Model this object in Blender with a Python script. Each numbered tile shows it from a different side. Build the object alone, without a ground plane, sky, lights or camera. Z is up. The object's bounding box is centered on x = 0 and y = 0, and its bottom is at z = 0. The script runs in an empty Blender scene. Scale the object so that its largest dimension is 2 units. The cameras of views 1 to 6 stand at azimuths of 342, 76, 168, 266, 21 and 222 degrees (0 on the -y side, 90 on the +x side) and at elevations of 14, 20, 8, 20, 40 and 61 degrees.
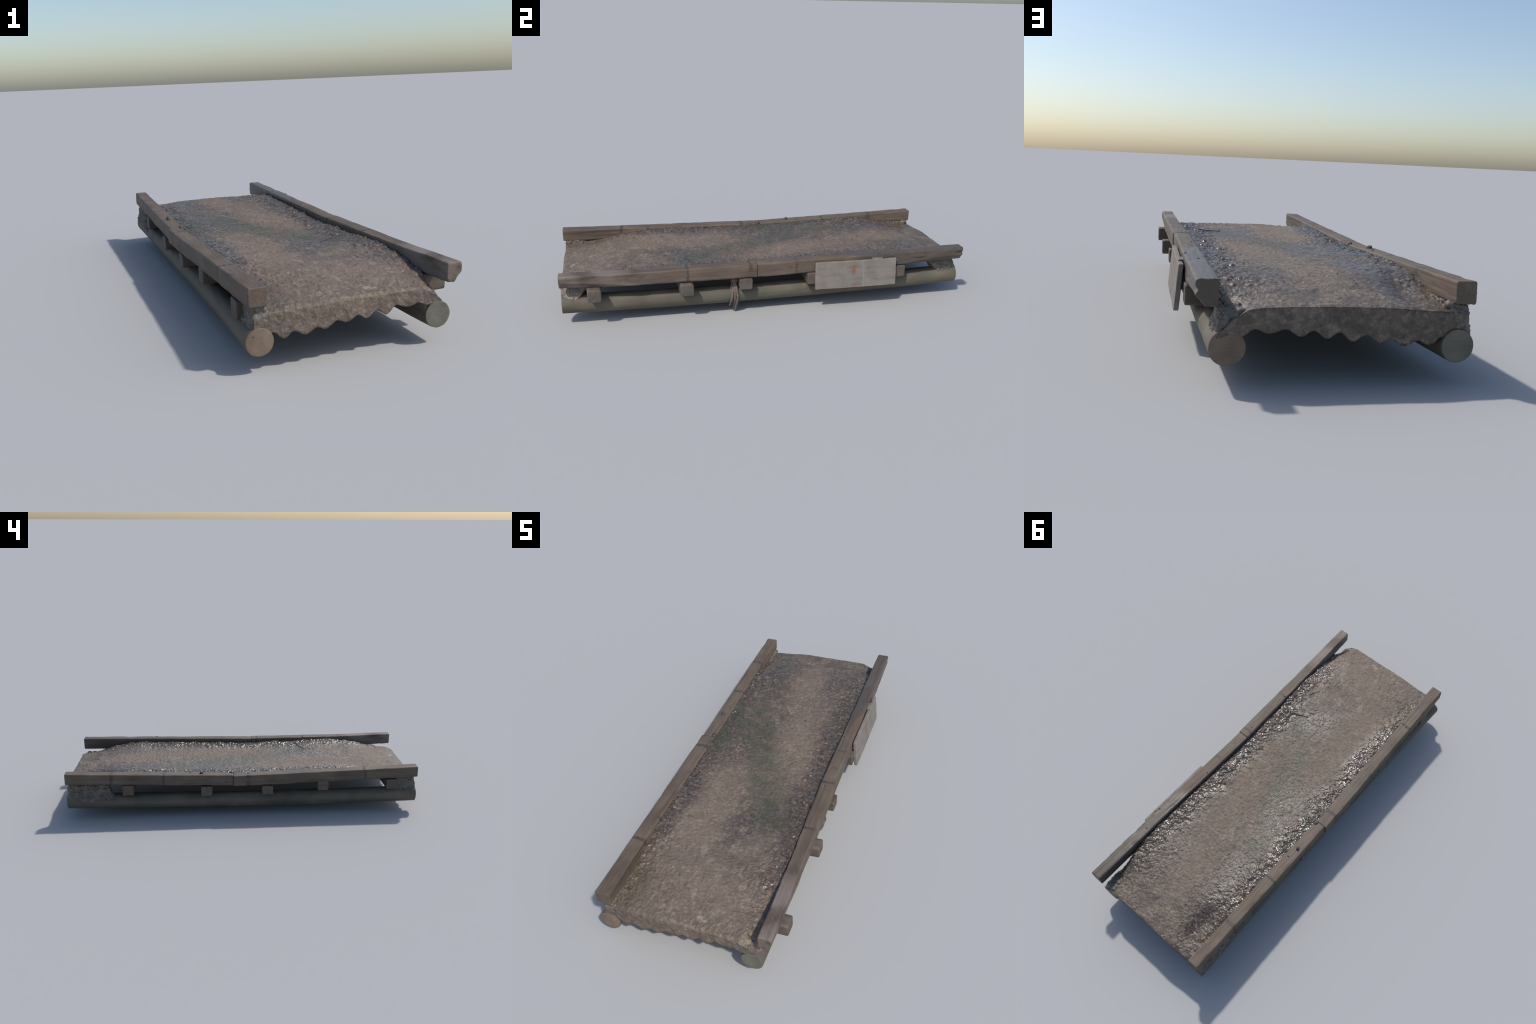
import bpy, math
import numpy as np

# ------------------------------------------------------------------ helpers
def smooth(a, b, x):
    t = np.clip((np.asarray(x, float) - a) / (b - a), 0, 1)
    return t * t * (3 - 2 * t)

def lerp(a, b, t):
    return a + (b - a) * t

def _hash(ix, iy, iz, seed):
    h = (ix.astype(np.uint64) * np.uint64(73856093) ^ iy.astype(np.uint64) * np.uint64(19349663)
         ^ iz.astype(np.uint64) * np.uint64(83492791) ^ np.uint64((seed * 2654435761 + 1013904223) & 0xffffffff))
    h = (h ^ (h >> np.uint64(13))) * np.uint64(0x5bd1e995) & np.uint64(0xffffffff)
    h = (h ^ (h >> np.uint64(15))) * np.uint64(0x27d4eb2d) & np.uint64(0xffffffff)
    h = h ^ (h >> np.uint64(16))
    return (h & np.uint64(0xffffff)).astype(float) / float(0xffffff) * 2 - 1

def vnoise(p, seed=0):
    """smooth value noise in [-1,1] at the points p (n,3)"""
    p = np.asarray(p, float) + 1000.0
    i = np.floor(p).astype(np.int64)
    f = p - i
    f = f * f * f * (f * (f * 6 - 15) + 10)
    out = 0
    for dx in (0, 1):
        for dy in (0, 1):
            for dz in (0, 1):
                w = ((f[:, 0] if dx else 1 - f[:, 0]) * (f[:, 1] if dy else 1 - f[:, 1])
                     * (f[:, 2] if dz else 1 - f[:, 2]))
                out = out + w * _hash(i[:, 0] + dx, i[:, 1] + dy, i[:, 2] + dz, seed)
    return out

def fbm(p, scale, octaves=3, gain=0.5, seed=0):
    p = np.asarray(p, float) * np.asarray(scale, float)
    s, a, n = 0, 1.0, 0
    for o in range(octaves):
        s = s + a * vnoise(p * 2.03 ** o + 17.3 * o, seed + o)
        n += a
        a *= gain
    return s / n

def worley(p, scale, seed=0):
    """distance to the nearest random cell point, for pebbly lumps"""
    p = np.asarray(p, float) * scale + 500.0
    i = np.floor(p).astype(np.int64)
    best = np.full(len(p), 9.0)
    for dx in (-1, 0, 1):
        for dy in (-1, 0, 1):
            cx, cy = i[:, 0] + dx, i[:, 1] + dy
            z0 = np.zeros_like(cx)
            jx = cx + 0.5 + 0.45 * _hash(cx, cy, z0, seed)
            jy = cy + 0.5 + 0.45 * _hash(cx, cy, z0, seed + 7)
            best = np.minimum(best, np.hypot(p[:, 0] - jx, p[:, 1] - jy))
    return best

def make_object(name, verts, faces, material, parent=None, sharp_angle=None):
    me = bpy.data.meshes.new(name)
    me.from_pydata(np.asarray(verts, float).tolist(), [], faces if isinstance(faces, list) else faces.tolist())
    me.validate()
    me.materials.append(material)
    me.polygons.foreach_set('use_smooth', [True] * len(me.polygons))
    if sharp_angle:
        me.set_sharp_from_angle(angle=math.radians(sharp_angle))
    ob = bpy.data.objects.new(name, me)
    bpy.context.scene.collection.objects.link(ob)
    if parent:
        ob.parent = parent
    return ob

def mesh_normals(V, F):
    """area weighted vertex normals of a quad mesh"""
    F = np.asarray(F)
    n = np.cross(V[F[:, 2]] - V[F[:, 0]], V[F[:, 3]] - V[F[:, 1]])
    N = np.zeros_like(V)
    for k in range(4):
        np.add.at(N, F[:, k], n)
    return N / np.maximum(np.linalg.norm(N, axis=1, keepdims=True), 1e-12)

def box_surface(nu, nv, nw):
    """unit-box surface grid: (u,v,w) of each vertex and outward quads"""
    ids, uvw, quads = {}, [], []
    def vid(a, b, c):
        k = (a, b, c)
        if k not in ids:
            ids[k] = len(uvw)
            uvw.append((a / nu, b / nv, c / nw))
        return ids[k]
    for a in range(nu):
        for b in range(nv):
            quads.append((vid(a, b, nw), vid(a + 1, b, nw), vid(a + 1, b + 1, nw), vid(a, b + 1, nw)))
            quads.append((vid(a, b, 0), vid(a, b + 1, 0), vid(a + 1, b + 1, 0), vid(a + 1, b, 0)))
    for a in range(nu):
        for c in range(nw):
            quads.append((vid(a, 0, c), vid(a + 1, 0, c), vid(a + 1, 0, c + 1), vid(a, 0, c + 1)))
            quads.append((vid(a, nv, c), vid(a, nv, c + 1), vid(a + 1, nv, c + 1), vid(a + 1, nv, c)))
    for b in range(nv):
        for c in range(nw):
            quads.append((vid(0, b, c), vid(0, b, c + 1), vid(0, b + 1, c + 1), vid(0, b + 1, c)))
            quads.append((vid(nu, b, c), vid(nu, b + 1, c), vid(nu, b + 1, c + 1), vid(nu, b, c + 1)))
    return np.array(uvw), np.array(quads)

def rounded_rect(w, h, r, n=48):
    """n points of a rounded rectangle outline, evenly spread along the perimeter"""
    pts = []
    for cx, cy, a0 in ((w / 2 - r, h / 2 - r, 0), (-w / 2 + r, h / 2 - r, 90),
                       (-w / 2 + r, -h / 2 + r, 180), (w / 2 - r, -h / 2 + r, 270)):
        for k in range(9):
            a = math.radians(a0 + 90 * k / 8)
            pts.append((cx + r * math.cos(a), cy + r * math.sin(a)))
    pts.append(pts[0])
    pts = np.array(pts)
    d = np.r_[0, np.cumsum(np.hypot(*np.diff(pts, axis=0).T))]
    t = np.linspace(0, d[-1], n, endpoint=False)
    return np.c_[np.interp(t, d, pts[:, 0]), np.interp(t, d, pts[:, 1])]

def sweep(sections, cap_round=0.006, cap_rings=7):
    """closed skin through rings of equal point count; ends rounded and capped"""
    S = np.array(sections)
    d0 = S[0].mean(0) - S[1].mean(0); d0 /= np.linalg.norm(d0)
    d1 = S[-1].mean(0) - S[-2].mean(0); d1 /= np.linalg.norm(d1)
    def cap(ring, d):
        c = ring.mean(0)
        R = np.linalg.norm(ring - c, axis=1).mean()
        out = []
        for k in range(1, 4):
            a = math.pi / 2 * k / 3
            out.append(c + (ring - c) * (1 - cap_round * (1 - math.cos(a)) / R) + d * cap_round * math.sin(a))
        last = out[-1]
        c2 = last.mean(0)
        for k in range(1, cap_rings):
            out.append(c2 + (last - c2) * (1 - k / cap_rings))
        return out
    rings = list(reversed(cap(S[0], d0))) + list(S) + cap(S[-1], d1)
    n = len(S[0])
    V = np.concatenate(rings)
    F = []
    for r in range(len(rings) - 1):
        a, b = r * n, (r + 1) * n
        for k in range(n):
            k2 = (k + 1) % n
            F.append((a + k, a + k2, b + k2, b + k))
    tail = [list(reversed(range(n))), list(range((len(rings) - 1) * n, len(rings) * n))]
    # rings run with the sweep direction along +y and points counter-clockwise in (x,z): flip outward
    F = [tuple(reversed(f)) for f in F]
    tail = [list(reversed(t)) for t in tail]
    return V, F, tail

# ------------------------------------------------------------------ node graph helper
class Graph:
    def __init__(self, name):
        self.mat = bpy.data.materials.new(name)
        self.mat.use_nodes = True
        self.t = self.mat.node_tree
        self.t.nodes.clear()
        self.out = self.t.nodes.new('ShaderNodeOutputMaterial')
        self.bsdf = self.t.nodes.new('ShaderNodeBsdfPrincipled')
        self.t.links.new(self.bsdf.outputs[0], self.out.inputs[0])
        tc = self.t.nodes.new('ShaderNodeTexCoord')
        self.co = tc.outputs['Object']
        sp = self.t.nodes.new('ShaderNodeSeparateXYZ')
        self.t.links.new(self.co, sp.inputs[0])
        self.x, self.y, self.z = sp.outputs
    def put(self, sock, v):
        if isinstance(v, bpy.types.NodeSocket):
            self.t.links.new(v, sock)
        else:
            if sock.type == 'RGBA' and len(v) == 3:
                v = (*v, 1)
            sock.default_value = v
    def m(self, op, a, b=0.0, c=0.0):
        n = self.t.nodes.new('ShaderNodeMath')
        n.operation = op
        for s, v in zip(n.inputs, (a, b, c)):
            self.put(s, v)
        return n.outputs[0]
    def add(self, a, b): return self.m('ADD', a, b)
    def sub(self, a, b): return self.m('SUBTRACT', a, b)
    def mul(self, a, b): return self.m('MULTIPLY', a, b)
    def clamp01(self, a):
        n = self.t.nodes.new('ShaderNodeClamp'); self.put(n.inputs[0], a); return n.outputs[0]
    def step(self, v, a, b, lo=0.0, hi=1.0):
        n = self.t.nodes.new('ShaderNodeMapRange')
        n.interpolation_type = 'SMOOTHSTEP'
        self.put(n.inputs['Value'], v)
        n.inputs['From Min'].default_value = a; n.inputs['From Max'].default_value = b
        n.inputs['To Min'].default_value = lo; n.inputs['To Max'].default_value = hi
        return n.outputs[0]
    def scaled(self, s, off=(0, 0, 0)):
        n = self.t.nodes.new('ShaderNodeMapping')
        self.put(n.inputs['Vector'], self.co)
        n.inputs['Scale'].default_value = s; n.inputs['Location'].default_value = off
        return n.outputs[0]
    def noise(self, scale, detail=4, rough=0.55, vec=None, dist=0.0):
        n = self.t.nodes.new('ShaderNodeTexNoise')
        self.put(n.inputs['Vector'], vec if vec is not None else self.co)
        n.inputs['Scale'].default_value = scale; n.inputs['Detail'].default_value = detail
        n.inputs['Roughness'].default_value = rough; n.inputs['Distortion'].default_value = dist
        return n.outputs['Fac']
    def voronoi(self, scale, feature='F1', vec=None):
        n = self.t.nodes.new('ShaderNodeTexVoronoi')
        n.feature = feature
        self.put(n.inputs['Vector'], vec if vec is not None else self.co)
        n.inputs['Scale'].default_value = scale
        return n.outputs
    def mix(self, f, a, b, mode='MIX'):
        n = self.t.nodes.new('ShaderNodeMix')
        n.data_type = 'RGBA'; n.blend_type = mode
        self.put(n.inputs[0], f); self.put(n.inputs[6], a); self.put(n.inputs[7], b)
        return n.outputs[2]
    def ramp(self, v, stops):
        n = self.t.nodes.new('ShaderNodeValToRGB')
        while len(n.color_ramp.elements) < len(stops):
            n.color_ramp.elements.new(0.5)
        for e, (p, c) in zip(n.color_ramp.elements, stops):
            e.position = p; e.color = (*c, 1)
        self.put(n.inputs[0], v)
        return n.outputs[0]
    def spot(self, cx, cy, rx, ry, soft=0.6, jitter=None):
        """soft elliptic patch on the xy plane, 1 in the middle"""
        a = self.m('DIVIDE', self.sub(self.x, cx), rx)
        b = self.m('DIVIDE', self.sub(self.y, cy), ry)
        d = self.m('SQRT', self.add(self.mul(a, a), self.mul(b, b)))
        if jitter is not None:
            d = self.add(d, jitter)
        return self.step(d, 1 - soft, 1 + soft, 1.0, 0.0)
    def bump(self, h, strength, dist, normal=None):
        n = self.t.nodes.new('ShaderNodeBump')
        n.inputs['Strength'].default_value = strength; n.inputs['Distance'].default_value = dist
        self.put(n.inputs['Height'], h)
        if normal is not None:
            self.put(n.inputs['Normal'], normal)
        return n.outputs[0]
    def finish(self, color, rough, normal=None, spec=0.5):
        self.put(self.bsdf.inputs['Base Color'], color)
        self.put(self.bsdf.inputs['Roughness'], rough)
        self.put(self.bsdf.inputs['Specular IOR Level'], spec)
        if normal is not None:
            self.put(self.bsdf.inputs['Normal'], normal)
        return self.mat

# ------------------------------------------------------------------ materials
def earth_material():
    g = Graph('wet_earth')
    big = g.noise(5.0, 5, 0.6)
    mid = g.noise(16.0, 5, 0.6)
    fine = g.noise(70.0, 5, 0.65)
    grit = g.noise(230.0, 3, 0.6)
    wob = g.mul(g.sub(big, 0.5), 1.6)
    wob2 = g.mul(g.sub(mid, 0.5), 1.0)
    jit = g.add(wob, wob2)
    # how wet: banks along the kerbs, less toward the two ends
    ax = g.m('ABSOLUTE', g.add(g.x, 0.018))
    ay = g.m('ABSOLUTE', g.y)
    edge = g.step(g.add(ax, g.mul(jit, 0.11)), 0.15, 0.27)
    ends = g.step(g.add(ay, g.mul(jit, 0.1)), 0.62, 0.95, 1.0, 0.35)
    wet = g.mul(edge, ends)
    bank = wet
    for cx, cy, rx, ry, k in ((-0.20, 0.74, 0.06, 0.24, 1.0), (-0.19, 0.55, 0.09, 0.15, .8), (0.10, -0.42, 0.16, 0.10, 0.7),
                              (0.16, 0.70, 0.12, 0.16, 0.55), (-0.02, -0.50, 0.10, 0.07, 0.45),
                              (-0.17, 0.12, 0.12, 0.24, 0.6), (-0.27, -0.85, 0.06, 0.13, 0.8),
                              (0.25, -0.74, 0.05, 0.10, 0.7), (0.27, 0.85, 0.05, 0.12, 0.9)):
        wet = g.m('MAXIMUM', wet, g.mul(g.spot(cx, cy, rx, ry, 0.6, jit), k))
    # trodden dry patches
    dry = None
    for cx, cy, rx, ry, k in ((0.08, 0.20, 0.08, 0.26, 1.0), (0.0, 0.62, 0.07, 0.22, 0.9),
                              (-0.13, -0.45, 0.09, 0.30, 1.0), (0.15, -0.02, 0.05, 0.10, 0.8),
                              (-0.02, -0.82, 0.26, 0.18, 0.8), (0.14, -0.60, 0.08, 0.12, 0.6)):
        s = g.mul(g.spot(cx, cy, rx, ry, 0.7, jit), k)
        dry = s if dry is None else g.m('MAXIMUM', dry, s)
    wet = g.clamp01(g.sub(wet, g.mul(dry, 0.55)))
    # moss band that crosses the deck
    band = g.m('ABSOLUTE', g.add(g.add(g.x, 0.036), g.mul(g.y, 0.446)))
    moss = g.mul(g.step(g.add(band, g.mul(jit, 0.06)), 0.03, 0.13, 1.0, 0.0), g.step(ay, 0.30, 0.55, 1.0, 0.0))
    moss = g.m('MAXIMUM', moss, g.mul(g.spot(-0.26, 0.17, 0.07, 0.22, 0.6, jit), 1.0))
    moss = g.m('MAXIMUM', moss, g.mul(g.spot(-0.25, -0.88, 0.05, 0.12, 0.6, jit), 0.5))
    moss = g.mul(moss, g.step(g.add(fine, g.mul(g.sub(mid, 0.5), 1.2)), 0.44, 0.60))
    base = g.ramp(g.add(g.mul(fine, 0.6), g.mul(mid, 0.4)),
                  [(0.34, (0.046, 0.036, 0.027)), (0.44, (0.108, 0.081, 0.059)), (0.54, (0.172, 0.132, 0.097)), (0.66, (0.270, 0.215, 0.163))])
    dark = g.ramp(g.add(g.mul(fine, 0.65), g.mul(grit, 0.35)),
                  [(0.36, (0.018, 0.013, 0.010)), (0.46, (0.052, 0.038, 0.028)), (0.54, (0.110, 0.084, 0.063)), (0.64, (0.245, 0.199, 0.156))])
    speck = g.step(g.noise(38.0, 4, 0.65, dist=0.4), 0.42, 0.60, 1.0, 0.74)
    col = g.mix(g.mul(wet, speck), base, dark)
    motl = g.step(g.noise(22.0, 6, 0.7, dist=0.5), 0.45, 0.58)
    col = g.mix(g.mul(motl, g.sub(0.6, g.mul(dry, 0.3))), col, (0.072, 0.057, 0.046))
    col = g.mix(g.mul(dry, 0.42), col, (0.208, 0.161, 0.124))
    col = g.mix(g.mul(moss, 0.62), col, (0.040, 0.053, 0.022))
    # small dark clods and a few pale pebbles
    v = g.voronoi(60.0)
    peb = g.mul(g.step(v['Distance'], 0.12, 0.30, 1.0, 0.0), g.step(g.noise(9.0, 2, 0.5), 0.55, 0.7))
    col = g.mix(g.mul(peb, 0.35), col, (0.30, 0.26, 0.23))
    blot = g.step(g.noise(26.0, 2, 0.5, dist=0.4), 0.66, 0.74)
    col = g.mix(g.mul(blot, 0.45), col, (0.055, 0.045, 0.042))
    col = g.mix(g.mul(g.spot(0.054, -0.944, 0.016, 0.009, 0.4, g.mul(g.sub(fine, 0.5), 7.0)), 0.55), col, (0.36, 0.31, 0.28))
    film = g.clamp01(g.add(g.m('MAXIMUM', g.mul(bank, 1.05), g.mul(wet, 0.62)), g.add(g.mul(moss, 0.32), g.mul(g.sub(big, 0.5), 0.5))))
    rough = g.add(g.sub(0.57, g.mul(film, 0.41)), g.mul(g.sub(mid, 0.5), 0.25))
    rough = g.clamp01(g.add(rough, g.mul(dry, 0.20)))
    h = g.add(g.mul(g.noise(95.0, 2, 0.45), 0.7), g.mul(grit, g.sub(0.45, g.mul(film, 0.38))))
    n = g.bump(h, 0.75, 0.006)
    return g.finish(col, rough, n, 0.5)

def clod_material():
    g = Graph('crumbly_dark_earth')
    a = g.noise(28.0, 5, 0.65)
    b = g.noise(110.0, 4, 0.6)
    col = g.ramp(g.add(g.mul(a, 0.6), g.mul(b, 0.4)),
                 [(0.3, (0.05, 0.042, 0.034)), (0.5, (0.115, 0.100, 0.082)), (0.62, (0.17, 0.15, 0.125)), (0.78, (0.24, 0.215, 0.185))])
    return g.finish(col, g.add(0.42, g.mul(b, 0.3)), g.bump(g.add(a, g.mul(b, 0.6)), 0.7, 0.006))

def wood_material(name, deep, body, pale, grain=(60, 1.6, 60), rough=0.62, stains=(), wet_from=None, grey_to=None, gap=0.5):
    g = Graph(name)
    vec = g.scaled(grain)
    streak = g.noise(1.0, 6, 0.62, vec=vec, dist=0.6)
    patch = g.noise(9.0, 4, 0.55, vec=g.scaled((1.6, 0.7, 1.6)))
    fine = g.noise(3.2, 4, 0.6, vec=vec)
    col = g.ramp(g.add(g.mul(streak, 0.5), g.mul(patch, 0.5)), [(0.30, deep), (0.48, body), (0.70, pale)])
    red = g.step(g.noise(11.0, 3, 0.5, vec=g.scaled((1.5, 0.6, 1.5), (3, 1, 0))), 0.5, 0.68)
    col = g.mix(g.mul(red, 0.22), col, (body[0] * 1.08, body[1] * 0.8, body[2] * 0.72))
    olive = g.step(g.noise(7.0, 4, 0.55, vec=g.scaled((1.2, 0.8, 1.2), (9, 5, 2))), 0.48, 0.66)
    col = g.mix(g.mul(olive, 0.45), col, (body[0] * 0.78, body[1] * 0.92, body[2] * 0.95))
    col = g.mix(g.step(fine, 0.60, 0.72, 0.0, 0.35), col, deep)
    knot = g.step(g.noise(24.0, 2, 0.5, vec=g.scaled((1, .6, 1), (4, 4, 4))), 0.66, 0.76)
    col = g.mix(g.mul(knot, 0.6), col, deep)
    wobble = g.mul(g.sub(g.noise(30.0, 3, 0.5), 0.5), 0.03)
    rgh = g.add(rough, g.mul(g.sub(streak, 0.5), 0.3))
    for ys, wd in stains:
        s = g.step(g.m('ABSOLUTE', g.add(g.sub(g.y, ys), wobble)), wd * 0.4, wd, 1.0, 0.0)
        s = g.mul(s, g.step(patch, 0.36, 0.58))
        col = g.mix(g.mul(s, 0.6), col, (deep[0] * 0.6, deep[1] * 0.62, deep[2] * 0.7))
    if wet_from is not None:
        w = g.step(g.add(g.y, g.add(g.mul(wobble, 2.0), g.mul(g.sub(g.x, 0.32), -1.5))), wet_from, wet_from + 0.06)
        col = g.mix(g.mul(w, 0.55), col, (0.062, 0.052, 0.046))
        rgh = g.sub(rgh, g.mul(w, 0.22))
    if grey_to is not None:
        w = g.mul(g.step(g.add(g.y, wobble), grey_to, grey_to + 0.35, 1.0, 0.0), g.step(patch, 0.3, 0.6))
        col = g.mix(g.mul(w, 0.7), col, (0.215, 0.180, 0.158))
    n = g.bump(g.add(streak, g.mul(fine, 0.6)), gap, 0.003)
    return g.finish(col, rgh, n, 0.4)

def log_material():
    g = Graph('bare_log_wood')
    vec = g.scaled((22, 1.1, 22))
    streak = g.noise(1.0, 5, 0.6, vec=vec, dist=0.3)
    patch = g.noise(7.0, 4, 0.55)
    col = g.ramp(g.add(g.mul(streak, 0.4), g.mul(patch, 0.6)),
                 [(0.30, (0.056, 0.048, 0.036)), (0.50, (0.103, 0.089, 0.066)), (0.72, (0.158, 0.137, 0.103))])
    green = g.step(g.noise(5.0, 3, 0.5), 0.52, 0.68)
    col = g.mix(g.mul(green, 0.45), col, (0.084, 0.090, 0.060))
    brown = g.step(g.noise(4.0, 3, 0.5, vec=g.scaled((1, 1, 1), (7, 3, 1))), 0.5, 0.7)
    col = g.mix(g.mul(brown, 0.4), col, (0.130, 0.100, 0.074))
    n = g.bump(g.add(streak, g.mul(patch, 0.5)), 0.35, 0.003)
    return g.finish(col, g.add(0.5, g.mul(patch, 0.25)), n, 0.4)

def log_end_material(name, a, b):
    g = Graph(name)
    n1 = g.noise(18.0, 4, 0.55)
    n2 = g.noise(1.0, 3, 0.5, vec=g.scaled((14, 14, 240)))
    col = g.ramp(g.add(g.mul(n1, 0.8), g.mul(n2, 0.2)), [(0.3, a), (0.7, b)])
    return g.finish(col, 0.62, g.bump(n2, 0.25, 0.002), 0.35)

def board_material():
    g = Graph('grey_weathered_board')
    a = g.noise(14.0, 5, 0.6)
    b = g.noise(1.0, 4, 0.6, vec=g.scaled((50, 9, 50)))
    col = g.ramp(g.add(g.mul(a, 0.6), g.mul(b, 0.4)),
                 [(0.30, (0.135, 0.118, 0.100)), (0.50, (0.205, 0.180, 0.158)), (0.72, (0.262, 0.230, 0.205))])
    green = g.step(g.noise(9.0, 3, 0.5), 0.52, 0.66)
    col = g.mix(g.mul(green, 0.4), col, (0.165, 0.160, 0.132))
    # rust run below a nail, in the plane of the board
    jit = g.mul(g.sub(g.noise(55.0, 3, 0.6), 0.5), 0.9)
    def rust(cy, cz, ry, rz):
        u = g.m('DIVIDE', g.sub(g.y, cy), ry); w = g.m('DIVIDE', g.sub(g.z, cz), rz)
        d = g.add(g.m('SQRT', g.add(g.mul(u, u), g.mul(w, w))), jit)
        return g.step(d, 0.2, 1.2, 1.0, 0.0)
    r = g.m('MAXIMUM', rust(0.402, 0.219, 0.040, 0.014), rust(0.400, 0.200, 0.016, 0.034))
    r = g.m('MAXIMUM', r, g.mul(rust(0.402, 0.125, 0.022, 0.010), 0.6))
    col = g.mix(g.mul(r, 0.75), col, (0.185, 0.088, 0.040))
    for yy, k in ((0.452, 0.35), (0.27, 0.18)):
        s = g.step(g.m('ABSOLUTE', g.sub(g.y, yy)), 0.0008, 0.0028, 1.0, 0.0)
        col = g.mix(g.mul(s, k), col, (0.34, 0.31, 0.29))
    return g.finish(col, 0.72, g.bump(g.add(a, b), 0.3, 0.003), 0.3)

def plain_material(name, a, b, scale, rough, bump=0.4):
    g = Graph(name)
    n = g.noise(scale, 4, 0.6)
    return g.finish(g.ramp(n, [(0.35, a), (0.68, b)]), rough, g.bump(n, bump, 0.003))

EARTH = earth_material()
CLOD = clod_material()
BROWN = ((0.050, 0.037, 0.028), (0.114, 0.084, 0.061), (0.176, 0.136, 0.103))
WOOD_LEFT = wood_material('brown_kerb_wood', *BROWN, stains=((0.742, .012), (0.452, .010), (-0.023, .016), (-0.547, .013), (-0.69, .012)))
WOOD_RIGHT = wood_material('brown_kerb_wood_greyed', *BROWN, stains=((-0.115, .012), (-0.417, .010)), grey_to=-0.85)
WOOD_WET = wood_material('brown_kerb_wood_wet', *BROWN, stains=((0.113, .010),), wet_from=0.36)
BLOCK = wood_material('cross_beam_wood', (0.058, 0.047, 0.037), (0.106, 0.084, 0.067), (0.160, 0.128, 0.102), grain=(2.0, 40, 40), rough=0.68)
LOG = log_material()
LOG_END = log_end_material('sawn_log_end', (0.115, 0.083, 0.058), (0.215, 0.160, 0.118))
LOG_END_GREEN = log_end_material('sawn_log_end_mossy', (0.095, 0.095, 0.070), (0.180, 0.168, 0.125))
BOARD = board_material()
STONE = plain_material('dark_stone', (0.03, 0.025, 0.022), (0.10, 0.085, 0.075), 60, 0.5)
CHIP = plain_material('brick_chip', (0.09, 0.062, 0.048), (0.18, 0.13, 0.105), 50, 0.7)
ROPE = plain_material('vine_rope', (0.085, 0.066, 0.055), (0.20, 0.155, 0.13), 90, 0.75)
IRON = plain_material('rusty_nail', (0.02, 0.016, 0.014), (0.07, 0.045, 0.032), 200, 0.6)

# ------------------------------------------------------------------ root
root = bpy.data.objects.new('wooden_footbridge', None)
bpy.context.scene.collection.objects.link(root)
root['label'] = 'weathered timber footbridge with muddy earth deck on logs'
root['category'] = 'bridge'

# ------------------------------------------------------------------ kerb beams
# each: y range, lines of (y, inner/outer x, bottom, top)
def kerb(name, y0, y1, stations, material, seed, wane=(0.0, 0.0), wane_side=1, chew=False):
    ys = np.array([s[0] for s in stations])
    n = int(abs(y1 - y0) / 0.005)
    yy = np.linspace(y0 + 0.004, y1 - 0.004, n)
    get = lambda k: np.interp(yy, ys, [s[k] for s in stations])
    xa, xb, zb, zt = get(1), get(2), get(3), get(4)
    unit = rounded_rect(1.0, 1.0, 0.11, 64)
    rings = []
    for i, y in enumerate(yy):
        w, h = xb[i] - xa[i], zt[i] - zb[i]
        p = np.c_[(xa[i] + xb[i]) / 2 + unit[:, 0] * w, np.full(64, y), (zb[i] + zt[i]) / 2 + unit[:, 1] * h]
        # lost lower outer corner
        t = i / (n - 1)
        q = wane[0] * smooth(.45, 0, t) + wane[1] * smooth(.55, 1, t)
        if q > 0:
            s = unit[:, 0] * wane_side - unit[:, 1]          # 1 at the lower outer corner
            cut = np.maximum(0, s - (1 - q)) / 2
            p[:, 0] -= wane_side * cut * w
            p[:, 2] += cut * h
        rings.append(p)
    P = np.concatenate(rings)
    U = np.tile(unit, (n, 1))
    out = np.c_[U[:, 0], np.zeros(len(U)), U[:, 1]]
    out /= np.linalg.norm(out, axis=1, keepdims=True)
    corner = smooth(0.55, 0.95, np.abs(U[:, 0]) + np.abs(U[:, 1]) - 0.0)
    d = 0.0016 * fbm(P, (14, 5, 14), 3, seed=seed) + 0.0011 * fbm(P, (160, 9, 160), 2, seed=seed + 5)
    d -= 0.0035 * corner * np.maximum(0, fbm(P, (30, 16, 30), 3, seed=seed + 9) - 0.05)
    if chew:   # split, notched outer face near the end
        near = smooth(0.93, 0.985, P[:, 1]) * smooth(0.2, 0.45, U[:, 0] * wane_side)
        d -= near * (0.007 * np.exp(-((U[:, 1] - 0.12) / 0.10) ** 2) + 0.006 * np.maximum(0, fbm(P, (60, 40, 60), 2, seed=3)))
        d -= 0.006 * smooth(0.45, 0.0, np.abs(P[:, 1] - 0.75) / 0.6) * smooth(0.3, 0.5, U[:, 0]) * np.maximum(0, fbm(P, (20, 30, 90), 3, seed=8))
    # drying split along the outer face
    P = P + out * d[:, None]
    V, F, tail = sweep(P.reshape(n, 64, 3), 0.004)
    return make_object(name, V, F + [tuple(t) for t in tail], material, root)

kerb('kerb_beam', 0.0605, 0.998, [(0.06, -.369, -.309, .189, .250), (0.5, -.369, -.309, .200, .261), (1.0, -.367, -.309, .213, .275)], WOOD_LEFT, 11)
kerb('kerb_beam', -0.999, 0.060, [(-1.0, -.360, -.299, .213, .274), (-0.45, -.369, -.306, .198, .261), (0.06, -.378, -.314, .187, .248)], WOOD_LEFT, 23)
kerb('kerb_beam', -0.998, -0.0800, [(-1.0, .302, .356, .202, .268), (-0.65, .296, .352, .196, .261), (-0.08, .284, .347, .190, .261)], WOOD_RIGHT, 37, wane=(0.5, 0.08))
kerb('kerb_beam', -0.0795, 0.998, [(-0.08, .284, .343, .190, .260), (0.45, .290, .348, .198, .268), (1.0, .294, .352, .207, .275)], WOOD_WET, 41, wane=(0.05, 0.42), chew=True)

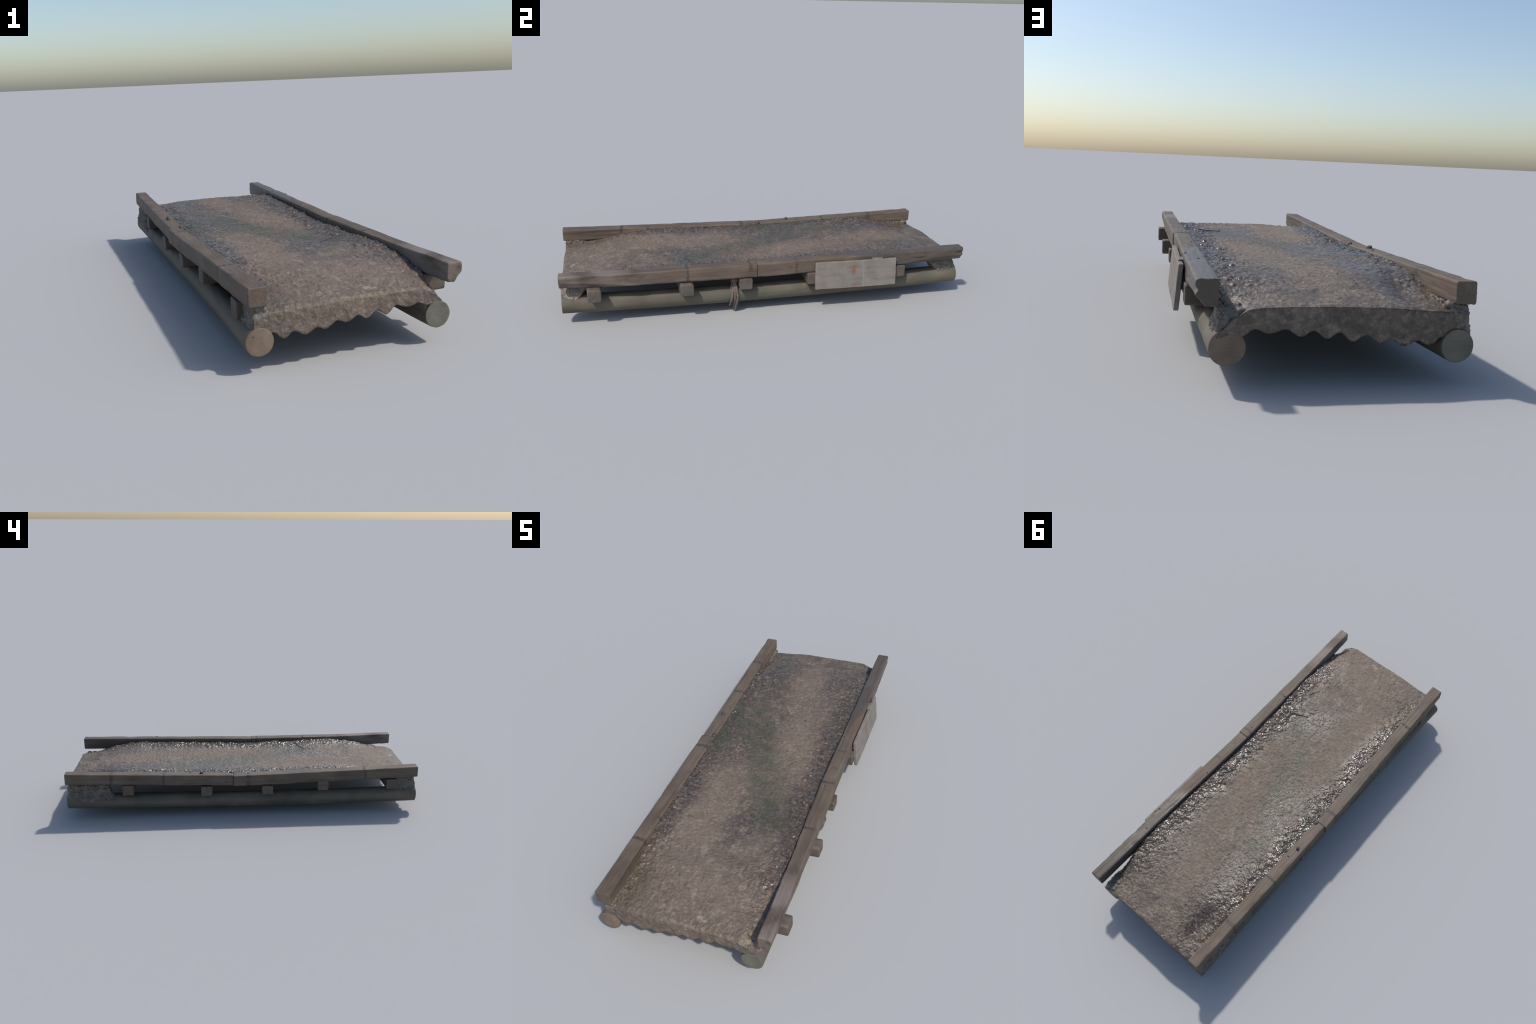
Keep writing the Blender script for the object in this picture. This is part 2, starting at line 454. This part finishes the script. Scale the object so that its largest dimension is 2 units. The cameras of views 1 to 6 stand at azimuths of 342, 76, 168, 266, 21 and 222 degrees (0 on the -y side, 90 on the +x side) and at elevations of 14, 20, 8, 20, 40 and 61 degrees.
# ------------------------------------------------------------------ logs
def log_beam(z0, z1, r, end_materials, seed, x_near, x_far, sag, bow):
    n, m = 260, 56
    yy = np.linspace(-0.9925, 0.9925, n)
    a = np.linspace(0, 2 * np.pi, m, endpoint=False)
    rings = []
    for y in yy:
        t = (y + 1) / 2
        zc = lerp(z0, z1, t) - sag * (1 - y * y)
        xc = lerp(x_near, x_far, t) + bow * (1 - y * y)
        rings.append(np.c_[xc + r * np.cos(a), np.full(m, y), zc + r * np.sin(a)])
    P = np.concatenate(rings)
    A = np.tile(a, n)
    out = np.c_[np.cos(A), 0 * A, np.sin(A)]
    d = 0.0022 * fbm(P, (9, 3, 9), 3, seed=seed) + 0.0009 * fbm(P, (70, 10, 70), 2, seed=seed + 4)
    for yk, ak in ((-0.41, 0.3), (0.18, 0.5), (-0.05, 3.0), (0.6, 2.8)):     # branch stubs
        d += 0.004 * np.exp(-(((P[:, 1] - yk) / 0.012) ** 2 + ((A - ak) / 0.28) ** 2))
    P = P + out * d[:, None]
    V, F, tail = sweep(P.reshape(n, m, 3), 0.002)
    ob = make_object('log_beam', V, F + [tuple(t) for t in tail], LOG, root)
    me = ob.data
    for e in end_materials:
        me.materials.append(e)
    for f in me.polygons:
        if abs(f.normal.y) > 0.8:
            f.material_index = 1 if f.center.y < 0 else 2
    return ob

log_beam(0.104, 0.104, 0.0440, (LOG_END, LOG_END_GREEN), 51, -.328, -.326, .0165, .016)
log_beam(0.101, 0.106, 0.0445, (LOG_END_GREEN, LOG_END), 63, .273, .271, .0145, 0.0)

# ------------------------------------------------------------------ cross beams
def cross_beam(y, x0, x1, zl, zr, h, w, seed, material=BLOCK):
    n = 90
    xx = np.linspace(x0 + 0.004, x1 - 0.004, n)
    unit = rounded_rect(1, 1, 0.13, 40)
    rings = []
    for x in xx:
        zc = lerp(zl, zr, (x - x0) / (x1 - x0)) + h / 2
        yk = y[0] + (y[1] - y[0]) * (x - x0) / (x1 - x0)
        rings.append(np.c_[np.full(40, x), yk - unit[:, 0] * w, zc + unit[:, 1] * h])
    P = np.concatenate(rings)
    U = np.tile(unit, (n, 1))
    out = np.c_[np.zeros(len(U)), -U[:, 0], U[:, 1]]
    out /= np.linalg.norm(out, axis=1, keepdims=True)
    d = 0.0018 * fbm(P, (10, 25, 25), 3, seed=seed) + 0.0008 * fbm(P, (12, 120, 120), 2, seed=seed + 3)
    V, F, tail = sweep((P + out * d[:, None]).reshape(n, 40, 3), 0.004)
    return make_object('cross_beam', V, F + [tuple(t) for t in tail], material, root)

# (y at the left, y at the right), left end, right end, underside left/right, height, width
cross_beam((-0.851, -0.845), -.362, .376, .142, .138, .060, .062, 71)
cross_beam((-0.452, -0.422), -.366, .373, .145, .132, .058, .062, 73)
cross_beam((-0.134, -0.137), -.370, .358, .130, .137, .053, .062, 75)
cross_beam((0.212, 0.200), -.370, .358, .128, .138, .058, .063, 77)
cross_beam((0.653, 0.652), -.366, .352, .141, .140, .060, .064, 79)

# ------------------------------------------------------------------ nailed board
def board():
    uvw, Q = box_surface(60, 8, 6)
    # u along y, v up, w outwards; rounded edges by shrinking the last layer
    u, v, w = uvw.T
    y = lerp(0.206, 0.624, u)
    z = lerp(lerp(0.114, 0.112, u), lerp(0.249, 0.248, u), v)
    th = 0.015
    xo = lerp(0.378, 0.366, v) + 0.003 * (u - 0.5)
    x = xo - th * (1 - w)
    y = y + 0.0025 * fbm(np.c_[y, z, x], 18, 2, seed=5) * smooth(0.45, 0.5, np.abs(u - .5))
    P = np.c_[x, y, z]
    P[:, 2] += 0.0018 * fbm(P, (0, 30, 0), 2, seed=6)
    P[:, 0] += 0.0012 * fbm(P, 14, 2, seed=8)
    ob = make_object('board', P, Q, BOARD, root, 40)
    bv = ob.modifiers.new('bevel', 'BEVEL'); bv.width = 0.003; bv.segments = 3; bv.limit_method = 'ANGLE'; bv.angle_limit = math.radians(50)
    return ob
board()

def batten(name, x0, x1, y0, y1, z0, z1, material, seed):
    uvw, Q = box_surface(4, 14, 6)
    P = np.c_[lerp(x0, x1, uvw[:, 0]), lerp(y0, y1, uvw[:, 1]), lerp(z0, z1, uvw[:, 2])]
    P += 0.0015 * np.c_[fbm(P, 30, 2, seed=seed), fbm(P, 30, 2, seed=seed + 1), fbm(P, 30, 2, seed=seed + 2)]
    ob = make_object(name, P, Q, material, root, 40)
    bv = ob.modifiers.new('bevel', 'BEVEL'); bv.width = 0.002; bv.segments = 2; bv.limit_method = 'ANGLE'; bv.angle_limit = math.radians(50)
    return ob
batten('batten', .344, .364, .500, .556, .232, .2525, BOARD, 3)
batten('batten', .336, .3625, .30, .50, .150, .236, BLOCK, 6)

# ------------------------------------------------------------------ earth deck
TROUGHS = np.array([-.325, -.25, -.178, -.115, -.043, .023, .09, .167, .238, .30])   # corrugation low lines
def deck_top(x, y):
    """height of the earth surface without the clods"""
    ay = np.abs(y)
    mid = np.interp(y, [-1, -.9, -.75, -.45, -.2, 0, .35, .65, .76, .86, 1], [.197, .214, .2375, .235, .2300, .2305, .2390, .2435, .239, .226, .206])
    left = np.interp(y, [-1, -.93, -.80, -.69, -.55, 0, .55, .72, .80, .9, 1], [.192, .200, .211, .236, .255, .243, .256, .248, .224, .205, .196])
    right = np.interp(y, [-1, -.93, -.83, -.74, -.62, -.45, 0, .45, .68, .78, .87, .94, 1], [.196, .205, .212, .232, .247, .247, .239, .251, .254, .238, .212, .201, .196])
    bl = smooth(-.08, -.305, x)
    br = smooth(.10, .292, x)
    z = mid + (left - mid) * bl ** 1.35 + (right - mid) * br ** 1.6
    q = np.c_[x, y, 0 * x]
    z = z - .013 * np.exp(-(((x + .225) / .035) ** 2 + ((y - .83) / .10) ** 2))     # wet ditch
    return z + 0.0022 * fbm(q, 6, 2, seed=91)

def deck_bottom(x, y, top):
    ph = np.interp(x, TROUGHS, np.arange(len(TROUGHS)))
    line = np.interp(x, [-.35, -.30, -.25, -.18, -.08, .08, .16, .24, .30], [.122, .122, .114, .110, .126, .139, .146, .142, .130])
    amp = 0.0088 * (1 + 0.45 * fbm(np.c_[ph, np.sign(y), 0 * x], (1.0, 3.0, 1.0), 1, seed=12))
    wave = line - amp * np.cos(2 * np.pi * ph) * smooth(-.31, -.27, x) * smooth(.28, .235, x)
    deep = smooth(.855, .93, np.abs(y))
    return lerp(np.maximum(top - 0.042, 0.192), wave, deep)

def build_deck():
    nu, nv, nw = 240, 820, 14
    uvw, Q = box_surface(nu, nv, nw)
    u, v, w = uvw.T
    y0 = lerp(-.9915, .9915, v)
    face = smooth(.978, .9915, np.abs(y0))
    s = u * 2 - 1
    # widths: behind the kerbs in the middle, over the logs at the ends
    xl = np.interp(y0, [-.985, -.93, -.86, -.8, .74, .82, .93, .985], [-.340, -.338, -.325, -.312, -.316, -.335, -.350, -.349])
    xr = np.interp(y0, [-.985, -.93, -.86, -.80, -.4, 0, .4, .74, .82, .93, .985], [.262, .278, .292, .296, .289, .282, .287, .290, .278, .270, .262])
    x = lerp(xl, xr, u)
    side = smooth(.86, .95, np.abs(y0))
    # lower skirts lean outwards over the logs
    x = x + (1 - w) * side * smooth(.78, 1.0, np.abs(s)) * np.sign(s) * np.where(s > 0, .034, .006)
    top = deck_top(x, y0)
    drop = smooth(.80, 1.0, np.abs(s)) ** 2 * side * np.where(s > 0, .022, .006)
    top = top - drop
    bot = deck_bottom(x, y0, top)
    z = lerp(bot, top, w)
    # ends: wavy plan outline, slightly sloping near face
    q = np.c_[x, 0 * x, np.sign(y0)]
    endw = smooth(.93, .99, np.abs(y0))
    skew = np.where(y0 < 0, (-.002 + .012 * x) * w ** 1.5, .0015 + .008 * x)
    y = y0 + np.sign(y0) * endw * (0.005 * fbm(q, 9, 3, seed=17) + skew)
    z = z - (face * smooth(.75, 1.0, w)) * np.where(y0 < 0, .005, .002)
    P = np.c_[x, y, z]
    N = mesh_normals(P, Q)
    is_top = smooth(.75, 1.0, w) * (1 - 0.5 * face)
    # clods: rougher toward the kerbs, smoother on the trodden line
    rim = smooth(.45, .92, np.abs(s + .03)) * smooth(1.0, .72, np.abs(y0))
    rim = np.maximum(rim, 0.5 * smooth(.5, .9, np.abs(s)))
    rough = 0.36 + 0.64 * np.clip(rim + 0.35 * fbm(P, 4, 2, seed=31), 0, 1)
    f0 = fbm(P, 20, 3, 0.55, seed=40)
    f1 = fbm(P, 48, 3, 0.6, seed=41)
    f2 = fbm(P, 130, 2, 0.6, seed=47)
    q = P + 0.006 * np.c_[fbm(P, 50, 1, seed=43), fbm(P, 50, 1, seed=44), 0 * f0]
    cl = np.clip(0.62 - worley(q, 44, 3), 0, 1) * np.clip(0.2 + 1.6 * fbm(P, 22, 2, seed=45), 0, 1.2)
    cl2 = np.clip(0.60 - worley(q + .37, 95, 9), 0, 1) * np.clip(0.4 + 1.5 * fbm(P, 40, 2, seed=46), 0, 1.2)
    d = (0.0040 * f0 + 0.0040 * f1 + 0.0105 * cl + 0.0062 * cl2 + 0.0022 * f2 - .003) * rough
    d = d + 0.0012 * fbm(P, 60, 3, seed=55)
    dside = 0.0030 * fbm(P, 26, 3, 0.55, seed=61) + 0.0009 * fbm(P, 120, 2, seed=66)
    d = d * is_top + dside * (1 - is_top) * np.where(w == 0, 0.5, 1.0)
    # keep flat-sided end faces but crumbly flanks
    flank = (np.abs(s) > .999) & (w < 1)
    d = np.where(flank, d + 0.006 * fbm(P, 45, 3, seed=71), d)
    P = P + N * d[:, None]
    return make_object('earth_deck', P, Q, EARTH, root)
deck = build_deck()

# ------------------------------------------------------------------ crumbling earth packed on the logs at the four corners
def clump(x0, x1, y0, y1, z0, z1, slope0, slope1, lean, seed, amp=0.010):
    """rough block; slope shifts the top edge of either y end, lean shifts x with depth"""
    uvw, Q = box_surface(30, 90, 50)
    u, v, w = uvw.T
    ya = y0 + slope0 * (1 - w)
    yb = y1 + slope1 * (1 - w)
    y = lerp(ya, yb, v)
    x = lerp(x0, x1, u) + lean * np.sin(np.pi * (1 - w) * 0.62)
    z = lerp(z0, z1, w)
    P = np.c_[x, y, z]
    # round it off
    c = np.array([(x0 + x1) / 2 + lean * .7, (y0 + y1) / 2, (z0 + z1) / 2])
    k = np.abs(uvw * 2 - 1)
    edge = np.sort(k, axis=1)[:, 1]
    P = P + (c - P) * (0.10 * smooth(.6, 1.0, edge))[:, None] * np.array([1, .35, .6])
    N = mesh_normals(P, Q)
    d = amp * (1.1 * fbm(P, 30, 4, 0.62, seed=seed) - 1.6 * np.maximum(0, fbm(P, 38, 3, 0.6, seed=seed + 8) - .12))
    d += amp * 0.9 * np.clip(0.6 - worley(np.c_[P[:, 1] + .3 * P[:, 0], P[:, 2], P[:, 0]], 48, seed), 0, 1)
    P = P + N * d[:, None]
    P[:, 1] = np.clip(P[:, 1], -.9905, .9905)
    return make_object('earth_clump', P, Q, CLOD, root)

clump(-.350, -.300, .772, .985, .106, .213, -.050, 0.0, -.016, 201, .012)
clump(-.338, -.296, -.988, -.880, .122, .214, 0.0, .03, -.010, 211, .006)
clump(.228, .284, .838, .982, .118, .196, .05, .004, .014, 221, .010)
clump(.215, .250, -.986, -.890, .112, .180, 0.0, .01, .014, 231, .003)

# ------------------------------------------------------------------ stones, chips, twig
def pebble(name, loc, size, material, seed, rot=0.0, n=16, amp=0.22):
    uvw, Q = box_surface(n, n, n)
    p = uvw * 2 - 1
    p = p / np.linalg.norm(p, axis=1, keepdims=True) ** 0.75
    p = p * (1 + amp * fbm(p, 1.6, 3, seed=seed))[:, None]
    p = p * np.array(size) / 2
    c, s_ = math.cos(rot), math.sin(rot)
    p = np.c_[p[:, 0] * c - p[:, 1] * s_, p[:, 0] * s_ + p[:, 1] * c, p[:, 2]]
    ob = make_object(name, p, Q, material, root)
    ob.location = loc
    return ob

pebble('stone', (-.338, .240, .2585), (.015, .020, .016), STONE, 1, .4)
pebble('stone', (-.318, .070, .2490), (.018, .026, .014), STONE, 2, -.3)
pebble('stone', (-.329, .302, .2570), (.008, .010, .007), STONE, 3)
pebble('brick_chip', (.262, -.600, .2440), (.030, .034, .009), CHIP, 5, .5)
pebble('brick_chip', (.215, -.545, .2400), (.032, .026, .008), CHIP, 6, 1.2)
pebble('stone', (.072, .330, .2350), (.012, .026, .006), STONE, 7, .2)

def tube(name, pts, radii, material, seed=0, m=10, steps=40):
    pts = np.array(pts, float)
    t = np.linspace(0, 1, len(pts)); tt = np.linspace(0, 1, steps)
    # Catmull-Rom like smoothing through a cubic fit per axis
    C = np.c_[[np.interp(tt, t, pts[:, k]) for k in range(3)]].T
    for _ in range(6):
        C[1:-1] = (C[:-2] + 2 * C[1:-1] + C[2:]) / 4
    R = np.interp(tt, np.linspace(0, 1, len(radii)), radii)
    a = np.linspace(0, 2 * np.pi, m, endpoint=False)
    rings = []
    for i in range(steps):
        d = C[min(i + 1, steps - 1)] - C[max(i - 1, 0)]
        d /= np.linalg.norm(d)
        e = np.cross(d, (0, 0, 1)) if abs(d[2]) < .9 else np.cross(d, (1, 0, 0))
        e /= np.linalg.norm(e)
        f = np.cross(d, e)
        rings.append(C[i] + R[i] * (np.cos(a)[:, None] * e + np.sin(a)[:, None] * f))
    P = np.concatenate(rings)
    ctr = np.repeat(C, m, axis=0)
    P = ctr + (P - ctr) * (1 + 0.18 * fbm(P, (120, 120, 40), 2, seed=seed))[:, None]
    V, F, tail = sweep(P.reshape(steps, m, 3), 0.0008, 3)
    me_ob = make_object(name, V, F + [tuple(q) for q in tail], material, root)
    import bmesh
    bm = bmesh.new(); bm.from_mesh(me_ob.data)
    bmesh.ops.recalc_face_normals(bm, faces=bm.faces)
    bm.to_mesh(me_ob.data); bm.free()
    return me_ob

def on_deck(x, y, up=0.0):
    return (x, y, float(deck_top(np.array([x]), np.array([y]))[0]) + up)

tube('twig', [on_deck(.226, -.368, .005), on_deck(.18, -.382, .003), on_deck(.125, -.408, .001)], (.0020, .0018, .0012), STONE, 1)

# ------------------------------------------------------------------ vine rope hanging beside the third cross beam
# the strands lie over the log (centre x .272, z .09) and their ends hang free below it
tube('rope_strand', [(.276, -.184, .172), (.296, -.190, .150), (.312, -.194, .122), (.3225, -.198, .090), (.313, -.204, .056), (.300, -.207, .037)], (.005, .006, .0062, .0062, .006, .0045), ROPE, 1)
tube('rope_strand', [(.278, -.180, .176), (.298, -.179, .152), (.3135, -.175, .122), (.3235, -.172, .088), (.309, -.174, .048), (.290, -.180, .0018)], (.005, .006, .006, .0062, .0065, .0042), ROPE, 2)
tube('rope_strand', [(.282, -.184, .168), (.300, -.185, .146), (.314, -.184, .115), (.317, -.185, .070), (.300, -.186, .040), (.285, -.185, .015)], (.005, .006, .006, .006, .005, .004), ROPE, 3)
tube('rope_strand', [(.282, -.192, .166), (.300, -.200, .142), (.312, -.204, .118), (.318, -.203, .098)], (.004, .004, .0035, .003), ROPE, 4)
pebble('rope_knot', (.290, -.184, .163), (.026, .036, .028), ROPE, 9, 0, 14, .25)

# ------------------------------------------------------------------ nail heads in the kerbs
def nail(x, y, z, r=.0042):
    a = np.linspace(0, 2 * np.pi, 14, endpoint=False)
    prof = ((r, -.004), (r, .0006), (r * .8, .0016), (r * .3, .002))
    V = np.concatenate([np.c_[rr * np.cos(a), rr * np.sin(a), np.full(14, zz)] for rr, zz in prof])
    F = [(k * 14 + j, k * 14 + (j + 1) % 14, (k + 1) * 14 + (j + 1) % 14, (k + 1) * 14 + j) for k in range(3) for j in range(14)]
    F.append(tuple(range(42, 56)))
    ob = make_object('nail_head', V, F, IRON, root)
    ob.location = (x, y, z)
for x, y, z in ((.343, .535, .2690), (.315, .655, .2705), (.301, .222, .2645), (.309, -.143, .2608), (.305, -.417, .2608), (-.338, -.686, .2655)):
    nail(x, y, z)
